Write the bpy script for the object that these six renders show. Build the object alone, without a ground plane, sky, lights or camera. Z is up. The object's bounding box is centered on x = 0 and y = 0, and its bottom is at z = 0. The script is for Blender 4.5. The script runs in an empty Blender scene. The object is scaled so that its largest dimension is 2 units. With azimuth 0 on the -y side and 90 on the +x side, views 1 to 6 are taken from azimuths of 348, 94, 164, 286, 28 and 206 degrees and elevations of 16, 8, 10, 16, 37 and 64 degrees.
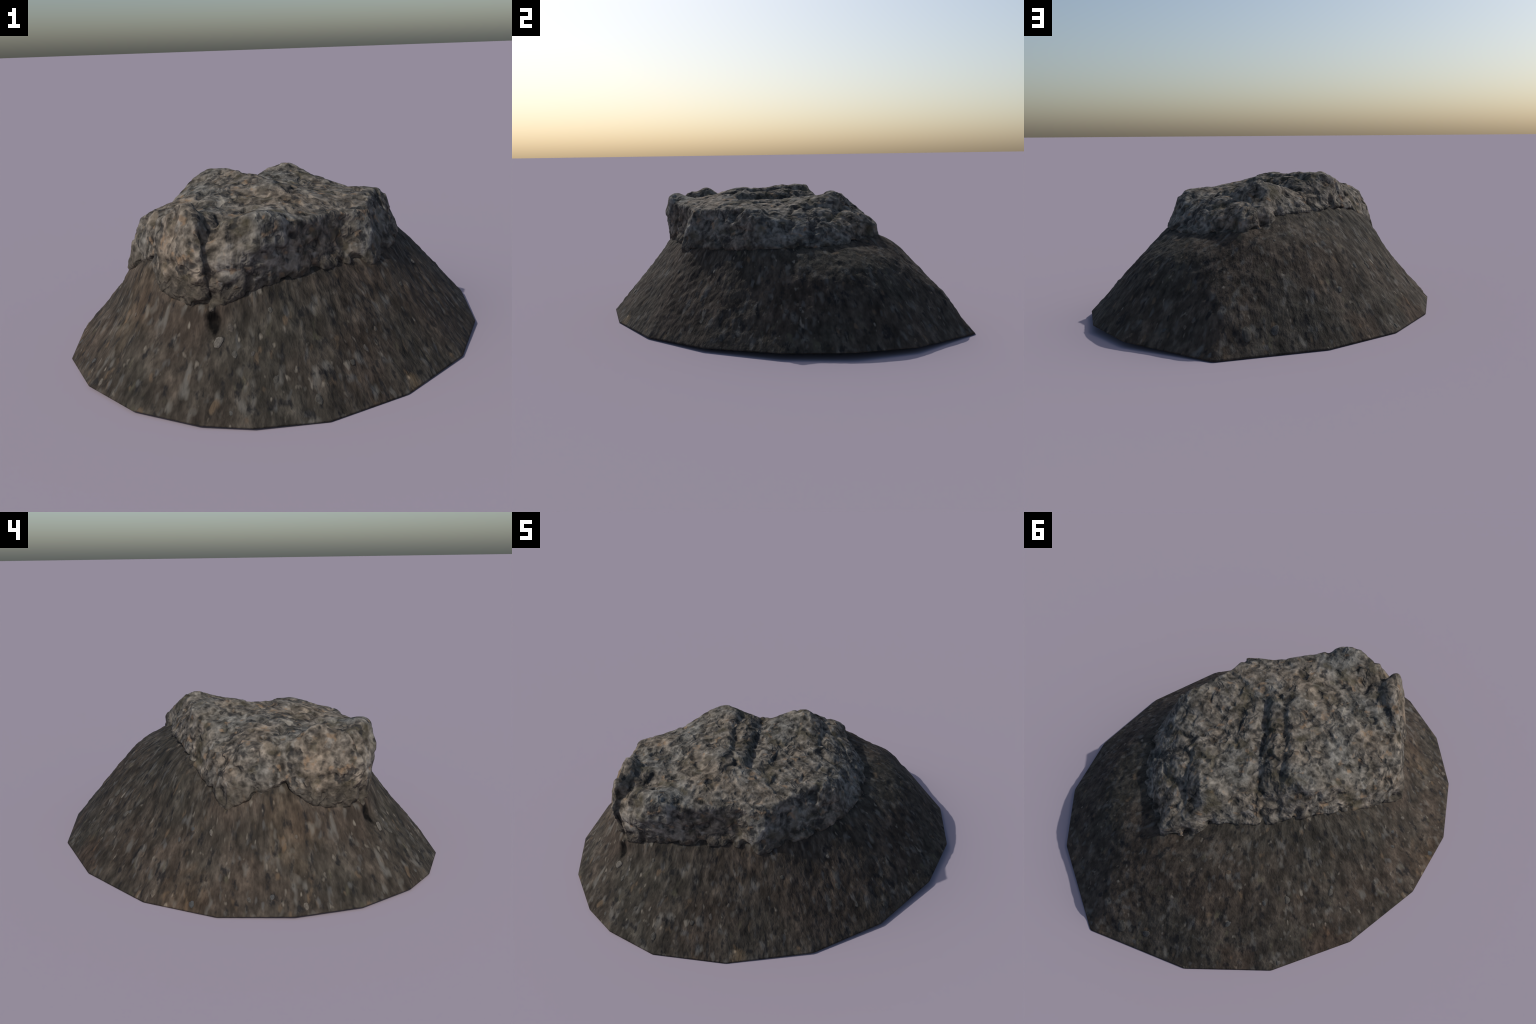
import bpy, bmesh, math
import numpy as np
from mathutils import noise, Matrix, Vector

# ----------------------------------------------------------------------------
#  A pitted grey boulder half sunk in the top of a dark, gravelly soil mound.
#  Both bodies are lofts through rings of hand placed control points around a
#  common axis; the boulder's crown is a smooth interpolation of spot heights.
# ----------------------------------------------------------------------------
AXIS = np.array([-0.12, -0.08])

# rim of the mound on the ground (17 corners), slightly lifted on the +x side
RIM = [(-0.969, -0.187, 0.003), (-0.897, -0.494, 0.010), (-0.745, -0.742, 0.010),
       (-0.526, -0.915, 0.009), (-0.346, -0.982, 0.006), (-0.077, -0.999, 0.000),
       (0.266, -0.885, 0.000), (0.614, -0.643, 0.005), (0.844, -0.330, 0.015),
       (0.972, 0.045, 0.027), (0.972, 0.366, 0.031), (0.846, 0.662, 0.021),
       (0.505, 1.000, 0.001), (-0.019, 0.978, 0.001), (-0.414, 0.815, 0.000),
       (-0.718, 0.527, 0.000), (-0.918, 0.159, 0.000)]
# where the slope of the mound breaks, outside the boulder's foot
SHOULDER = [(-0.437, -0.735, 0.262), (-0.19, -0.728, 0.337), (-0.01, -0.690, 0.340), (0.147, -0.625, 0.333),
            (0.375, -0.50, 0.345), (0.585, -0.20, 0.352), (0.746, 0.088, 0.285),
            (0.70, 0.26, 0.335), (0.63, 0.43, 0.354), (0.46, 0.55, 0.396),
            (0.241, 0.650, 0.417), (0.02, 0.634, 0.407), (-0.26, 0.545, 0.371),
            (-0.54, 0.398, 0.258), (-0.704, 0.100, 0.261), (-0.76, -0.16, 0.250),
            (-0.695, -0.49, 0.255), (-0.585, -0.62, 0.260)]
# line along which boulder and soil meet
FOOT = [(-0.437, -0.690, 0.350), (-0.30, -0.690, 0.400), (-0.186, -0.666, 0.423),
        (-0.04, -0.617, 0.430), (0.085, -0.560, 0.430), (0.175, -0.515, 0.425), (0.262, -0.520, 0.409),
        (0.42, -0.340, 0.435), (0.538, -0.084, 0.448), (0.545, 0.058, 0.448), (0.48, 0.28, 0.447),
        (0.255, 0.530, 0.476), (0.114, 0.466, 0.496), (0.060, 0.395, 0.540),
        (-0.10, 0.34, 0.543), (-0.204, 0.284, 0.545), (-0.32, 0.205, 0.560),
        (-0.46, 0.11, 0.524), (-0.60, -0.03, 0.440), (-0.692, -0.139, 0.370),
        (-0.655, -0.26, 0.430), (-0.600, -0.36, 0.482), (-0.590, -0.50, 0.380),
        (-0.52, -0.595, 0.360)]
# fullest line of the boulder's flank
FLANK = [(-0.455, -0.725, 0.530), (-0.425, -0.697, 0.520), (-0.36, -0.700, 0.530),
         (-0.252, -0.714, 0.569), (-0.14, -0.670, 0.550), (-0.03, -0.592, 0.530), (0.08, -0.518, 0.505),
         (0.145, -0.490, 0.490), (0.20, -0.512, 0.510), (0.275, -0.480, 0.520), (0.32, -0.380, 0.520),
         (0.44, -0.220, 0.550), (0.480, -0.126, 0.600), (0.470, -0.02, 0.560),
         (0.460, 0.16, 0.525), (0.425, 0.27, 0.525), (0.345, 0.38, 0.525), (0.248, 0.536, 0.525),
         (0.14, 0.480, 0.540), (0.115, 0.425, 0.615), (-0.08, 0.30, 0.600),
         (-0.21, 0.24, 0.610), (-0.31, 0.185, 0.630), (-0.46, 0.06, 0.580),
         (-0.60, -0.06, 0.530), (-0.673, -0.177, 0.505), (-0.62, -0.31, 0.540),
         (-0.575, -0.45, 0.540), (-0.525, -0.60, 0.530)]
# edge of the crown (its heights come from the spot heights)
BROW = [(-0.455, -0.680), (-0.405, -0.650), (-0.345, -0.665), (-0.25, -0.690),
        (-0.16, -0.660), (-0.065, -0.606), (0.038, -0.54), (0.12, -0.487), (0.20, -0.465), (0.262, -0.448),
        (0.30, -0.345), (0.385, -0.205), (0.430, -0.150), (0.415, -0.03),
        (0.375, 0.10), (0.34, 0.22), (0.28, 0.32), (0.225, 0.475), (0.165, 0.430),
        (0.118, 0.310), (-0.09, 0.20), (-0.22, 0.150), (-0.325, 0.145),
        (-0.44, 0.02), (-0.56, -0.08), (-0.635, -0.210), (-0.575, -0.32), (-0.535, -0.44),
        (-0.49, -0.58)]
# spot heights of the crown: humps, groove, knobs, corners
CROWN = [(-0.285, 0.097, 0.722), (-0.325, 0.135, 0.706), (-0.158, -0.008, 0.728),
         (-0.221, 0.117, 0.724), (-0.04, -0.247, 0.708), (-0.074, -0.172, 0.712),
         (-0.20, -0.13, 0.702), (-0.24, 0.02, 0.712),
         (0.03, -0.190, 0.674), (-0.03, -0.05, 0.674), (-0.105, 0.148, 0.668),
         (0.02, 0.204, 0.672), (0.128, 0.290, 0.708), (0.08, 0.25, 0.685), (0.12, 0.11, 0.654),
         (-0.327, -0.174, 0.684), (-0.19, -0.277, 0.696), (-0.477, -0.214, 0.655),
         (-0.47, -0.32, 0.642), (-0.42, -0.40, 0.645),
         (0.40, -0.033, 0.612), (0.428, -0.160, 0.632), (0.339, -0.058, 0.625),
         (0.27, -0.440, 0.606), (0.20, -0.460, 0.612), (0.21, -0.39, 0.628), (0.20, -0.22, 0.640),
         (0.12, -0.487, 0.615), (-0.05, -0.43, 0.660), (-0.065, -0.595, 0.628), (0.038, -0.53, 0.626),
         (0.06, -0.43, 0.645), (-0.353, -0.448, 0.640), (-0.488, -0.500, 0.702), (-0.205, -0.645, 0.675),
         (-0.27, -0.650, 0.672), (-0.25, -0.690, 0.640), (-0.366, -0.620, 0.652),
         (-0.421, -0.612, 0.643), (-0.405, -0.650, 0.610), (-0.455, -0.680, 0.600), (-0.478, -0.59, 0.674),
         (-0.635, -0.216, 0.597), (-0.575, -0.275, 0.632), (-0.545, -0.41, 0.640),
         (-0.49, -0.58, 0.650), (-0.56, -0.09, 0.585), (-0.44, 0.02, 0.640),
         (0.23, 0.473, 0.588), (0.168, 0.413, 0.600), (0.345, 0.124, 0.608),
         (0.355, 0.04, 0.600), (0.25, 0.30, 0.612), (-0.09, 0.20, 0.653), (0.28, 0.11, 0.637), (-0.26, -0.51, 0.636),
         (-0.365, -0.53, 0.622), (-0.19, -0.56, 0.658), (-0.24, -0.46, 0.645), (-0.28, -0.59, 0.648), (0.15, 0.35, 0.662),
         (0.17, -0.05, 0.636), (0.21, 0.02, 0.630)]

# ----------------------------------------------------------------- helpers --
def ring_at(points, theta):
    """Intersect rays from the axis with a closed polyline -> x, y, z per ray."""
    P = np.array([tuple(p) + ((0.0,) if len(p) == 2 else ()) for p in points], float)
    ang = np.unwrap(np.arctan2(P[:, 1] - AXIS[1], P[:, 0] - AXIS[0]))
    order = np.argsort(ang % (2 * math.pi))
    P = P[order]
    A = (ang % (2 * math.pi))[order]
    P = np.vstack([P[-1:], P, P[:1]])
    A = np.concatenate([[A[-1] - 2 * math.pi], A, [A[0] + 2 * math.pi]])
    out = np.zeros((len(theta), 3))
    for i, t in enumerate(theta):
        k = int(np.searchsorted(A, t, side='right')) - 1
        k = min(max(k, 0), len(A) - 2)
        p, q = P[k], P[k + 1]
        d = np.array([math.cos(t), math.sin(t)])
        e = q[:2] - p[:2]
        den = d[0] * e[1] - d[1] * e[0]
        w = p[:2] - AXIS
        s = (d[1] * w[0] - d[0] * w[1]) / den if abs(den) > 1e-9 else 0.0
        s = min(max(s, 0.0), 1.0)
        out[i] = p + s * (q - p)
    return out


def soften(ring, k):
    """Moving average round the ring, k samples either side."""
    if k < 1:
        return ring
    acc = np.zeros_like(ring)
    wsum = 0.0
    for s in range(-k, k + 1):
        w = 1.0 - abs(s) / (k + 1.0)
        acc += w * np.roll(ring, s, axis=0)
        wsum += w
    return acc / wsum


def crown_height(x, y):
    """Thin plate spline through the spot heights."""
    return TPS(x, y)


def make_tps(pts, smooth):
    P = np.array(pts)
    n = len(P)
    def U(r2):
        return np.where(r2 > 1e-12, 0.5 * r2 * np.log(np.maximum(r2, 1e-12)), 0.0)
    K = U(((P[:, None, :2] - P[None, :, :2]) ** 2).sum(-1)) + smooth * np.eye(n)
    Q = np.hstack([np.ones((n, 1)), P[:, :2]])
    M = np.zeros((n + 3, n + 3))
    M[:n, :n] = K
    M[:n, n:] = Q
    M[n:, :n] = Q.T
    c = np.linalg.solve(M, np.concatenate([P[:, 2], np.zeros(3)]))
    def f(x, y):
        x = np.asarray(x, float); y = np.asarray(y, float)
        r2 = (x[..., None] - P[:, 0]) ** 2 + (y[..., None] - P[:, 1]) ** 2
        return U(r2) @ c[:n] + c[n] + c[n + 1] * x + c[n + 2] * y
    return f

TPS = make_tps(CROWN, 2e-6)


def between(rings, steps):
    """Linear loft between successive rings; returns list of rings (no repeats)."""
    out = [rings[0]]
    for a, b, n in zip(rings[:-1], rings[1:], steps):
        for i in range(1, n + 1):
            t = i / n
            out.append(a * (1 - t) + b * t)
    return out


def smooth_rows(V, first, last, times, amount=0.5):
    """Laplacian relaxation along rings' stacking direction only."""
    for _ in range(times):
        N = V.copy()
        N[first:last] = V[first:last] * (1 - amount) + amount * 0.5 * (V[first - 1:last - 1] + V[first + 1:last + 1])
        V = N
    return V


def mesh_object(name, verts, faces, mat, parent, smooth_angle=None):
    me = bpy.data.meshes.new(name)
    me.from_pydata([tuple(v) for v in verts], [], faces)
    me.update()
    me.polygons.foreach_set('use_smooth', [True] * len(me.polygons))
    me.materials.append(mat)
    ob = bpy.data.objects.new(name, me)
    bpy.context.scene.collection.objects.link(ob)
    ob.parent = parent
    return ob


def grid_faces(rows, cols, offset=0):
    F = []
    for i in range(rows - 1):
        a = offset + i * cols
        b = a + cols
        for j in range(cols):
            k = (j + 1) % cols
            F.append((a + j, b + j, b + k, a + k))
    return F


def vertex_normals(V, rows, cols):
    G = V.reshape(rows, cols, 3)
    du = np.roll(G, -1, 1) - np.roll(G, 1, 1)
    dv = np.empty_like(G)
    dv[1:-1] = G[2:] - G[:-2]
    dv[0] = G[1] - G[0]
    dv[-1] = G[-1] - G[-2]
    n = np.cross(du, dv)
    l = np.linalg.norm(n, axis=2, keepdims=True)
    return n / np.maximum(l, 1e-9)

# --------------------------------------------------------------- materials --
def nodes_of(mat):
    mat.use_nodes = True
    nt = mat.node_tree
    nt.nodes.clear()
    return nt


class Net:
    def __init__(self, mat):
        self.nt = nodes_of(mat)
    def n(self, kind, **kw):
        nd = self.nt.nodes.new(kind)
        for k, v in kw.items():
            if k.startswith('i_'):
                nd.inputs[k[2:].replace('_', ' ')].default_value = v
            else:
                setattr(nd, k, v)
        return nd
    def l(self, a, b):
        self.nt.links.new(a, b)
    def noise(self, vec, scale, detail=4.0, rough=0.55, dist=0.0):
        nd = self.n('ShaderNodeTexNoise')
        nd.inputs['Scale'].default_value = scale
        nd.inputs['Detail'].default_value = detail
        nd.inputs['Roughness'].default_value = rough
        nd.inputs['Distortion'].default_value = dist
        self.l(vec, nd.inputs['Vector'])
        return nd.outputs['Fac']
    def voronoi(self, vec, scale, feature='F1', rnd=1.0):
        nd = self.n('ShaderNodeTexVoronoi', feature=feature)
        nd.inputs['Scale'].default_value = scale
        nd.inputs['Randomness'].default_value = rnd
        self.l(vec, nd.inputs['Vector'])
        return nd
    def ramp(self, fac, stops, interp='LINEAR'):
        nd = self.n('ShaderNodeValToRGB')
        r = nd.color_ramp
        r.interpolation = interp
        while len(r.elements) < len(stops):
            r.elements.new(0.5)
        for e, (p, c) in zip(r.elements, stops):
            e.position = p
            e.color = (c, c, c, 1) if not isinstance(c, tuple) else (*c, 1)
        self.l(fac, nd.inputs['Fac'])
        return nd.outputs['Color']
    def mix(self, fac, a, b, mode='MIX'):
        nd = self.n('ShaderNodeMix', data_type='RGBA', blend_type=mode)
        for i, v in ((0, fac), (6, a), (7, b)):
            s = nd.inputs[i]
            if isinstance(v, (float, int)):
                s.default_value = v if i == 0 else (v, v, v, 1)
            elif isinstance(v, tuple):
                s.default_value = (*v, 1)
            else:
                self.l(v, s)
        return nd.outputs[2]
    def math(self, op, a, b=0.0):
        nd = self.n('ShaderNodeMath', operation=op)
        for s, v in ((nd.inputs[0], a), (nd.inputs[1], b)):
            if isinstance(v, (float, int)):
                s.default_value = v
            else:
                self.l(v, s)
        return nd.outputs[0]
    def shift(self, vec, amount):
        nd = self.n('ShaderNodeVectorMath', operation='ADD')
        self.l(vec, nd.inputs[0])
        nd.inputs[1].default_value = (amount, -0.7 * amount, 1.3 * amount)
        return nd.outputs[0]
    def finish(self, color, height, strength, dist, rough=0.9):
        b = self.n('ShaderNodeBsdfPrincipled')
        self.l(color, b.inputs['Base Color'])
        b.inputs['Roughness'].default_value = rough
        b.inputs['Specular IOR Level'].default_value = 0.15
        if height is not None:
            bp = self.n('ShaderNodeBump')
            bp.inputs['Strength'].default_value = strength
            bp.inputs['Distance'].default_value = dist
            self.l(height, bp.inputs['Height'])
            self.l(bp.outputs['Normal'], b.inputs['Normal'])
        o = self.n('ShaderNodeOutputMaterial')
        self.l(b.outputs['BSDF'], o.inputs['Surface'])


def rock_material():
    m = bpy.data.materials.new('pitted_grey_rock')
    N = Net(m)
    tc = N.n('ShaderNodeTexCoord').outputs['Object']
    # warped coordinates
    w = N.n('ShaderNodeTexNoise'); w.inputs['Scale'].default_value = 11; w.inputs['Detail'].default_value = 2
    N.l(tc, w.inputs['Vector'])
    add = N.n('ShaderNodeVectorMath', operation='MULTIPLY_ADD')
    N.l(w.outputs['Color'], add.inputs[0]); add.inputs[1].default_value = (0.035,) * 3
    N.l(tc, add.inputs[2])
    v = add.outputs[0]
    big = N.noise(tc, 3.2, 2)
    mid = N.noise(v, 18.0, 3, 0.55)
    fine = N.noise(v, 36.0, 2, 0.5)
    # greys drifting between bluish and tan
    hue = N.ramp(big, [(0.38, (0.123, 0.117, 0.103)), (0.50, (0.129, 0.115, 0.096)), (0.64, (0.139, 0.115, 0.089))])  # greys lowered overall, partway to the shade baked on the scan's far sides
    c = N.mix(1.0, hue, N.ramp(mid, [(0.32, 0.36), (0.45, 0.80), (0.55, 1.12), (0.70, 1.50)]), 'MULTIPLY')
    c = N.mix(1.0, c, N.ramp(fine, [(0.30, 0.60), (0.5, 1.0), (0.70, 1.38)]), 'MULTIPLY')
    # tan mineral patches, pale and olive ones
    fl = N.noise(v, 23.0, 2, 0.5)
    c = N.mix(N.ramp(fl, [(0.61, 0.0), (0.72, 0.75)]), c, (0.235, 0.160, 0.100))
    pf = N.noise(tc, 24.0, 2, 0.5)
    c = N.mix(N.ramp(pf, [(0.60, 0.0), (0.76, 0.7)]), c, (0.27, 0.255, 0.225))
    ol = N.noise(N.shift(tc, 7.0), 11.0, 2, 0.5)
    c = N.mix(N.ramp(ol, [(0.56, 0.0), (0.70, 0.65)]), c, (0.062, 0.053, 0.032))
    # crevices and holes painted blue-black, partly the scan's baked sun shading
    cr = N.noise(N.shift(v, 3.0), 9.0, 3, 0.6, 0.2)
    ridge = N.math('ABSOLUTE', N.math('SUBTRACT', cr, 0.5))
    gate = N.noise(N.shift(tc, 11.0), 5.0, 2)
    crack = N.math('MULTIPLY', N.ramp(ridge, [(0.0, 1.0), (0.055, 0.0)]), N.ramp(gate, [(0.46, 0.0), (0.60, 1.0)]))
    hole = N.ramp(N.noise(N.shift(v, 5.0), 21.0, 2, 0.5), [(0.33, 1.0), (0.42, 0.0)])
    dark = N.math('MAXIMUM', crack, hole)
    c = N.mix(N.math('MULTIPLY', dark, 0.74), c, (0.018, 0.019, 0.021))
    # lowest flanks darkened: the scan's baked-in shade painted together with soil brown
    sep = N.n('ShaderNodeSeparateXYZ'); N.l(tc, sep.inputs[0])
    lvl = N.math('ADD', sep.outputs['Z'], N.math('MULTIPLY', N.math('SUBTRACT', N.noise(tc, 12.0, 3), 0.5), 0.16))
    c = N.mix(N.ramp(lvl, [(0.43, 0.75), (0.475, 0.0)]), c, N.mix(1.0, (0.052, 0.045, 0.036), N.ramp(fine, [(0.3, 0.6), (0.7, 1.6)]), 'MULTIPLY'))
    h = N.math('ADD', N.math('MULTIPLY', mid, 0.8), N.math('MULTIPLY', fine, 0.35))
    h = N.math('SUBTRACT', h, N.math('MULTIPLY', dark, 0.30))
    N.finish(c, h, 0.75, 0.02)
    return m


def slope_coordinates(N):
    """Bearing round the axis and way down the slope: grain runs downhill."""
    tc = N.n('ShaderNodeTexCoord').outputs['Object']
    sub = N.n('ShaderNodeVectorMath', operation='SUBTRACT')
    N.l(tc, sub.inputs[0]); sub.inputs[1].default_value = (AXIS[0], AXIS[1], 0)
    flat = N.n('ShaderNodeVectorMath', operation='MULTIPLY')
    N.l(sub.outputs[0], flat.inputs[0]); flat.inputs[1].default_value = (1, 1, 0)
    nm = N.n('ShaderNodeVectorMath', operation='NORMALIZE')
    N.l(flat.outputs[0], nm.inputs[0])
    sc = N.n('ShaderNodeVectorMath', operation='SCALE')
    N.l(nm.outputs[0], sc.inputs[0]); sc.inputs['Scale'].default_value = 0.20
    sq = N.n('ShaderNodeVectorMath', operation='MULTIPLY')
    N.l(tc, sq.inputs[0]); sq.inputs[1].default_value = (0.70, 0.70, 0.20)
    ad = N.n('ShaderNodeVectorMath', operation='ADD')
    N.l(sc.outputs[0], ad.inputs[0]); N.l(sq.outputs[0], ad.inputs[1])
    return tc, ad.outputs[0]


def spot(N, tc, centre, radius, wobble):
    """1 inside a rough-edged patch round a point, 0 outside."""
    q = N.n('ShaderNodeVectorMath', operation='SUBTRACT')
    N.l(tc, q.inputs[0]); q.inputs[1].default_value = centre
    e = N.n('ShaderNodeVectorMath', operation='MULTIPLY')
    N.l(q.outputs[0], e.inputs[0]); e.inputs[1].default_value = (1.25, 1.25, 0.55)
    d = N.n('ShaderNodeVectorMath', operation='LENGTH')
    N.l(e.outputs[0], d.inputs[0])
    r = N.math('ADD', d.outputs['Value'], N.math('MULTIPLY', N.math('SUBTRACT', wobble, 0.5), radius * 1.6))
    return N.ramp(N.math('DIVIDE', r, radius), [(0.55, 1.0), (1.0, 0.0)])


def soil_material():
    m = bpy.data.materials.new('dark_gravelly_soil')
    N = Net(m)
    tc, v = slope_coordinates(N)
    big = N.noise(tc, 2.4, 3)
    mid = N.noise(v, 17.0, 3, 0.6)
    fine = N.noise(v, 42.0, 3, 0.6)
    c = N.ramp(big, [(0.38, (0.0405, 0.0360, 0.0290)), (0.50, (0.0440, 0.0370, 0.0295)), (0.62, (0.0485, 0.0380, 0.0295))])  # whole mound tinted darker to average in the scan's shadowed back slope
    c = N.mix(1.0, c, N.ramp(mid, [(0.28, 0.52), (0.5, 1.04), (0.70, 1.72)]), 'MULTIPLY')
    c = N.mix(1.0, c, N.ramp(fine, [(0.28, 0.55), (0.5, 1.0), (0.72, 1.55)]), 'MULTIPLY')
    # blurred stones in the soil: grey, tan, bluish, olive
    k = 1.0
    for sc, lo, hi, amt, col in ((24.0, 0.60, 0.74, 0.75, (0.125, 0.118, 0.104)), (26.0, 0.66, 0.76, 0.7, (0.120, 0.086, 0.056)),
                                 (30.0, 0.64, 0.75, 0.6, (0.098, 0.097, 0.093)), (22.0, 0.67, 0.77, 0.5, (0.095, 0.088, 0.058)),
                                 (38.0, 0.68, 0.77, 0.85, (0.180, 0.160, 0.130))):
        k += 4.0
        sp = N.noise(N.shift(v, k), sc, 1.5, 0.5)
        c = N.mix(N.ramp(sp, [(lo, 0.0), (hi, amt)]), c, col)
    dk = N.noise(N.shift(v, 2.0), 30.0, 3, 0.6)
    c = N.mix(N.ramp(dk, [(0.33, 0.85), (0.44, 0.0)]), c, (0.013, 0.013, 0.014))
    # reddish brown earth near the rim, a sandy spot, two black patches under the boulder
    wob = N.noise(tc, 16.0, 3)
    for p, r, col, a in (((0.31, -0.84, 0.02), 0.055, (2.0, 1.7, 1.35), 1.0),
                         ((-0.93, -0.02, 0.03), 0.16, (1.15, 1.05, 0.96), 1.0),
                         ((-0.62, 0.60, 0.05), 0.17, (1.12, 0.98, 0.92), 1.0),
                         ((-0.25, 0.88, 0.08), 0.14, (1.12, 0.98, 0.92), 1.0),
                         ((-0.69, -0.42, 0.28), 0.18, (1.22, 1.15, 1.06), 1.0),
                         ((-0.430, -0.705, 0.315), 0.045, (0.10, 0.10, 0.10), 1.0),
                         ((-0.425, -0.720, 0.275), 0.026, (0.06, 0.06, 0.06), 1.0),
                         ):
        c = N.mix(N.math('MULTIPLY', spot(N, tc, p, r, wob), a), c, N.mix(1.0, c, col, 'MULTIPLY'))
    h = N.math('ADD', N.math('MULTIPLY', mid, 0.7), N.math('MULTIPLY', N.math('ADD', fine, dk), 0.45))
    N.finish(c, h, 0.8, 0.018)
    return m


def pebble_material():
    m = bpy.data.materials.new('weathered_pebble')
    N = Net(m)
    tc = N.n('ShaderNodeTexCoord').outputs['Object']
    rnd = N.n('ShaderNodeObjectInfo').outputs['Random']
    c = N.ramp(rnd, [(0.0, (0.055, 0.052, 0.046)), (0.35, (0.080, 0.075, 0.065)), (0.6, (0.064, 0.066, 0.066)),
                     (0.8, (0.090, 0.068, 0.048)), (1.0, (0.130, 0.120, 0.104))])
    c = N.mix(1.0, c, N.ramp(N.noise(tc, 2.2, 3), [(0.3, 0.55), (0.7, 1.35)]), 'MULTIPLY')
    N.finish(c, None, 0, 0)
    return m

PEBBLE = pebble_material()
ROCK = rock_material()
SOIL = soil_material()

# ------------------------------------------------------------------ object --
root = bpy.data.objects.new('rock_on_soil_mound', None)
bpy.context.scene.collection.objects.link(root)
root['label'] = 'pitted grey boulder half sunk in a dark gravelly soil mound'
root['category'] = 'rock'

COLS = 640
theta = np.linspace(0, 2 * math.pi, COLS, endpoint=False)


def at_height(ring2d):
    r = ring2d.copy()
    r[:, 2] = crown_height(r[:, 0], r[:, 1])
    return r

rim = ring_at(RIM, theta)
shoulder = soften(ring_at(SHOULDER, theta), 16)
foot = soften(ring_at(FOOT, theta), 2)
flank = soften(ring_at(FLANK, theta), 3)
brow = at_height(soften(ring_at(BROW, theta), 3))
centre = np.tile(np.array([AXIS[0], AXIS[1], 0.0]), (COLS, 1))


def inward(ring, amount, drop):
    r = ring.copy()
    d = r[:, :2] - AXIS
    l = np.linalg.norm(d, axis=1, keepdims=True)
    r[:, :2] -= d / l * amount
    r[:, 2] -= drop
    return r

# soil: flat underside, rim, slope, shoulder, up to and under the boulder
def build_soil():
    bank = inward(foot, 0.0, -0.006)            # soil banked up against the stone
    tuck = inward(foot, 0.12, -0.03)
    rows = between([rim, shoulder, bank, tuck], [60, 26, 10])
    V = np.array(rows)
    for i in range(2, 60):                      # rim corners melt away uphill
        V[i] = soften(V[i], int(1 + 0.22 * i))
    return smooth_rows(V, 40, 90, 40)

# dents (-) and swells (+) of the soil: x, y, z, radius, amount
SWELLS = [(0.64, 0.52, 0.25, 0.22, 0.014), (0.10, 0.80, 0.22, 0.18, 0.006), (-0.53, 0.14, 0.41, 0.14, 0.022), (0.42, 0.77, 0.24, 0.14, 0.020), (0.48, 0.84, 0.16, 0.11, 0.018),
          (-0.430, -0.715, 0.300, 0.035, -0.018)]

soilV = build_soil()
nrm = vertex_normals(soilV.reshape(-1, 3), soilV.shape[0], COLS)
for x, y, z, r, a in SWELLS:
    d2 = ((soilV - np.array([x, y, z])) ** 2).sum(-1)
    soilV += nrm * (a * np.exp(-d2 / (r * r)))[..., None]
for i in range(1, soilV.shape[0]):
    fade = min(1.0, i / 8.0)
    for j in range(COLS):
        p = Vector(soilV[i, j])
        q = Vector((p.x, p.y, p.z * 0.5))
        d = 0.005 * noise.fractal(q * 7.0, 1.0, 2.0, 3) + 0.0042 * noise.fractal(q * 30.0, 1.0, 2.0, 3)
        soilV[i, j] += nrm[i, j] * d * fade
R = soilV.shape[0]
verts = list(soilV.reshape(-1, 3))
faces = grid_faces(R, COLS)
base = len(verts)
for j in range(COLS):
    verts.append((rim[j, 0] * 0.985, rim[j, 1] * 0.985, max(0.0, rim[j, 2] * 0.9)))
mid_i = len(verts)
verts.append((0, 0, 0.004))
for j in range(COLS):
    k = (j + 1) % COLS
    faces.append((base + j, j, k, base + k))
    faces.append((base + j, base + k, mid_i))
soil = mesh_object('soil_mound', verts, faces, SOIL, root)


# boulder: buried skirt, foot, flank, brow, crown closing on the axis
def build_rock():
    skirt = inward(foot, 0.035, 0.06)
    lip = inward(foot, -0.002, 0.0)
    n_top = 110
    rows = between([skirt, lip, flank, brow], [10, 20, 22])
    for i in range(1, n_top):
        t = 1 - i / n_top
        rows.append(at_height(centre * (1 - t) + brow * t))
    V = np.array(rows)
    return smooth_rows(V, 12, 62, 5)


# clefts and grooves cut into the boulder: width, depth, then points of the line
CUTS = [(0.032, 0.042, [(-0.395, -0.585, 0.640), (-0.425, -0.675, 0.60), (-0.432, -0.705, 0.53), (-0.440, -0.700, 0.40)]),
        (0.016, 0.014, [(-0.335, -0.655, 0.64), (-0.35, -0.70, 0.58)]),
        (0.024, 0.021, [(-0.055, -0.165, 0.70), (-0.125, -0.02, 0.72), (-0.175, 0.14, 0.70)]),
        (0.026, 0.022, [(0.06, -0.21, 0.67), (0.00, -0.05, 0.67), (-0.04, 0.08, 0.665), (-0.09, 0.20, 0.65)]),
        (0.018, 0.014, [(0.40, -0.035, 0.61), (0.33, -0.05, 0.63)]),
        (0.018, 0.014, [(0.30, 0.10, 0.62), (0.25, 0.25, 0.62), (0.19, 0.39, 0.61)]),
        (0.024, 0.020, [(-0.55, -0.33, 0.64), (-0.46, -0.42, 0.65), (-0.42, -0.52, 0.65)]),
        (0.020, 0.015, [(-0.17, -0.30, 0.69), (-0.19, -0.24, 0.69)]),
        (0.016, 0.012, [(-0.61, -0.37, 0.58), (-0.60, -0.45, 0.46)])]


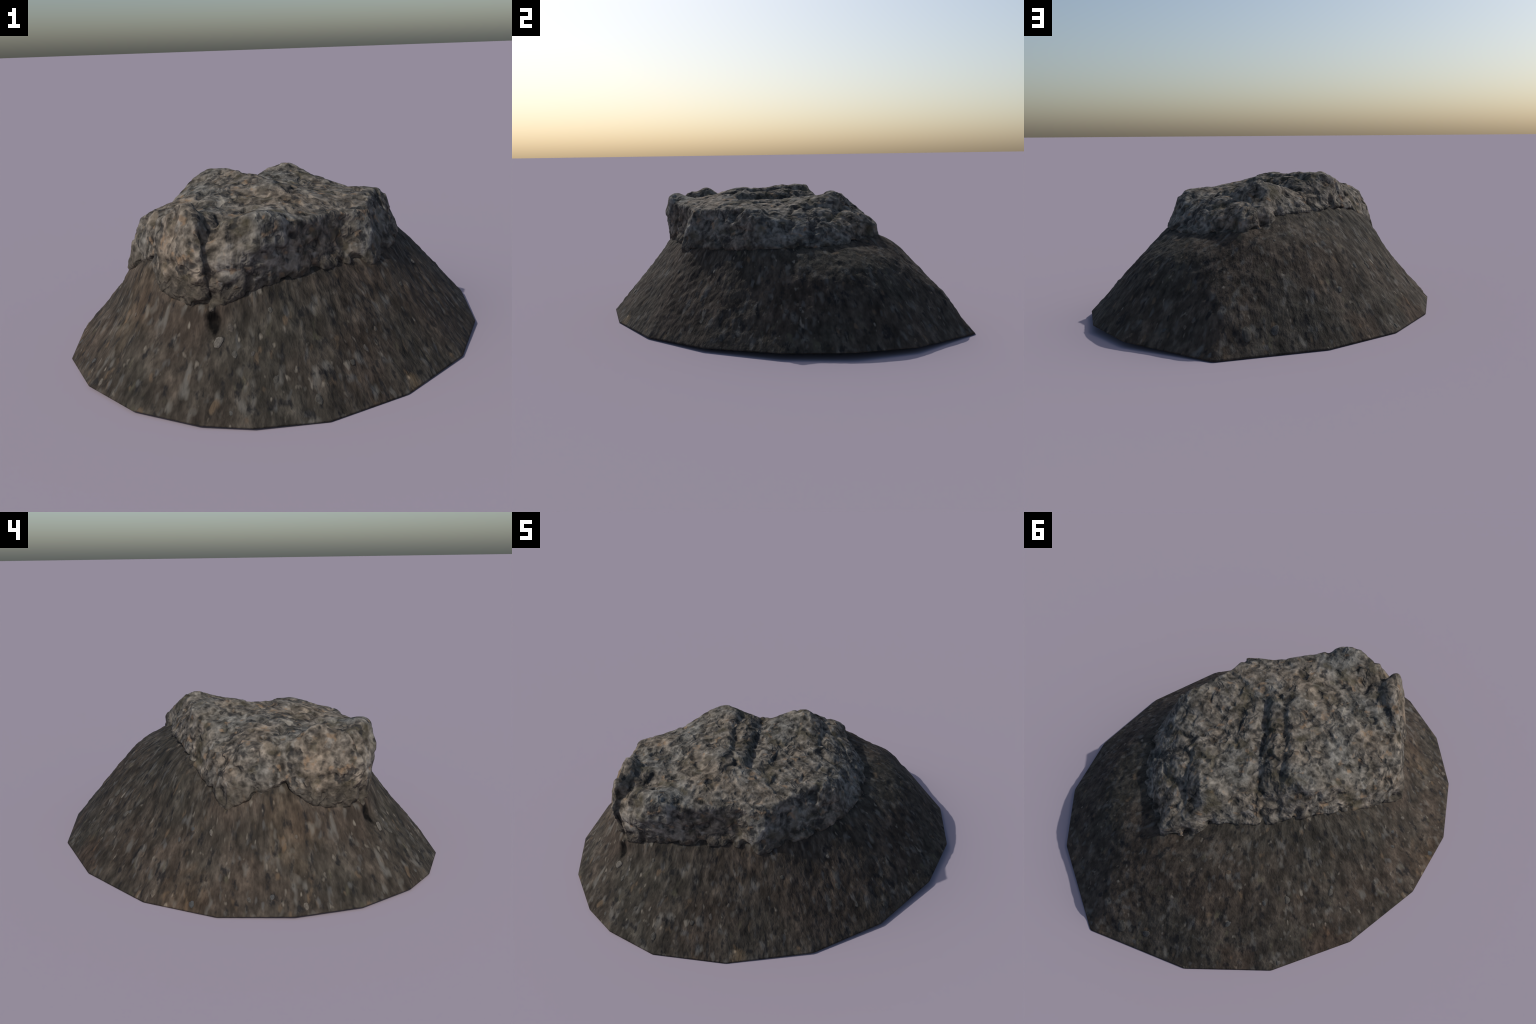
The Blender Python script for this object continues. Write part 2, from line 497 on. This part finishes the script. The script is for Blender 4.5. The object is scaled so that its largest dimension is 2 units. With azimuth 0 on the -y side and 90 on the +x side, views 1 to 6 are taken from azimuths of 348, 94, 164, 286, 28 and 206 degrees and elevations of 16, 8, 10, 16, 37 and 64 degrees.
def cut_depth(P):
    out = np.zeros(P.shape[:-1])
    wob = np.array([[0.012 * noise.noise(Vector(q) * 14.0) for q in row] for row in P])
    for width, depth, line in CUTS:
        L = np.array(line)
        best = np.full(out.shape, 9.0)
        for a, b in zip(L[:-1], L[1:]):
            e = b - a
            t = np.clip(((P - a) @ e) / (e @ e), 0, 1)
            best = np.minimum(best, np.linalg.norm(P - (a + t[..., None] * e), axis=-1))
        out = np.maximum(out, depth * np.exp(-((best + wob) / width) ** 2))
    return out


def rock_relief(p):
    """Lumps, then pits and winding crevices a few centimetres across."""
    q = p + 0.03 * noise.noise_vector(p * 11.0)
    lumps = 0.0035 * noise.fractal(p * 8.0, 1.0, 2.0, 2)
    grit = 0.0038 * noise.fractal(q * 22.0, 1.0, 2.0, 3)
    n = noise.noise(q * 20.0 + Vector((3, 7, 1)))
    pit = -0.013 * min(1.0, max(0.0, -n - 0.12) / 0.35)
    return 0.0045 + lumps + grit + pit

rockV = build_rock()
nrm = vertex_normals(rockV.reshape(-1, 3), rockV.shape[0], COLS)
cut = cut_depth(rockV)
for i in range(rockV.shape[0]):
    edge = 1.0 + 1.2 * max(0.0, 1.0 - abs(i - 10) / 8.0)      # ragged foot
    for j in range(COLS):
        rockV[i, j] += nrm[i, j] * (rock_relief(Vector(rockV[i, j])) * edge - cut[i, j])
R = rockV.shape[0]
verts = list(rockV.reshape(-1, 3))
faces = grid_faces(R, COLS)
tip = len(verts)
verts.append((AXIS[0], AXIS[1], float(rockV[-1, :, 2].mean())))
for j in range(COLS):
    faces.append(((R - 1) * COLS + j, tip, (R - 1) * COLS + (j + 1) % COLS))
boulder = mesh_object('boulder', verts, faces, ROCK, root)

for ob in (soil, boulder):
    bm = bmesh.new()
    bm.from_mesh(ob.data)
    bmesh.ops.recalc_face_normals(bm, faces=bm.faces)
    bm.to_mesh(ob.data)
    bm.free()

# pebbles bedded in the slope, drawn out downhill
def pebble_mesh(seed):
    bm = bmesh.new()
    bmesh.ops.create_icosphere(bm, subdivisions=3, radius=1.0)
    off = Vector((seed * 3.1, seed * 1.7, seed * 5.3))
    for vtx in bm.verts:
        k = 1.0 + 0.40 * noise.fractal(vtx.co * 0.9 + off, 1.0, 2.0, 2)
        vtx.co = Vector((vtx.co.x * k, vtx.co.y * k, vtx.co.z * k))
    me = bpy.data.meshes.new('pebble')
    bm.to_mesh(me)
    bm.free()
    me.polygons.foreach_set('use_smooth', [True] * len(me.polygons))
    me.materials.append(PEBBLE)
    return me

SHAPES = [pebble_mesh(k) for k in range(5)]
rng = np.random.default_rng(11)
STONES = [(0.342, 0.925, 0.022), (0.209, 0.915, 0.016), (-0.548, 0.404, 0.012)]
spots = []
for x, y, size in STONES:
    d2 = (soilV[:80, :, 0] - x) ** 2 + (soilV[:80, :, 1] - y) ** 2
    i, j = np.unravel_index(np.argmin(d2), d2.shape)
    spots.append((i, j, size))
for _ in range(45):
    spots.append((int(rng.integers(3, 66)), int(rng.integers(0, COLS)), float(rng.uniform(0.005, 0.011) * rng.choice([1, 1, 1.4]))))
for n_, (i, j, size) in enumerate(spots):
    p = Vector(soilV[i, j])
    down = (Vector(soilV[max(i - 2, 0), j]) - Vector(soilV[i + 2, j])).normalized()
    side = (Vector(soilV[i, (j + 2) % COLS]) - Vector(soilV[i, j - 2])).normalized()
    out = side.cross(down).normalized()
    if out.z < 0:
        out = -out
    side = down.cross(out).normalized()
    ob = bpy.data.objects.new('pebble', SHAPES[n_ % len(SHAPES)])
    bpy.context.scene.collection.objects.link(ob)
    m = Matrix((side, down, out)).transposed().to_4x4()
    m.translation = p - out * size * 0.04
    twist = Matrix.Rotation(float(rng.uniform(-0.5, 0.5)), 4, 'Z')
    ob.matrix_world = m @ twist @ Matrix.Diagonal((size, size * float(rng.uniform(1.2, 1.9)), size * 0.42, 1.0))
    ob.parent = root
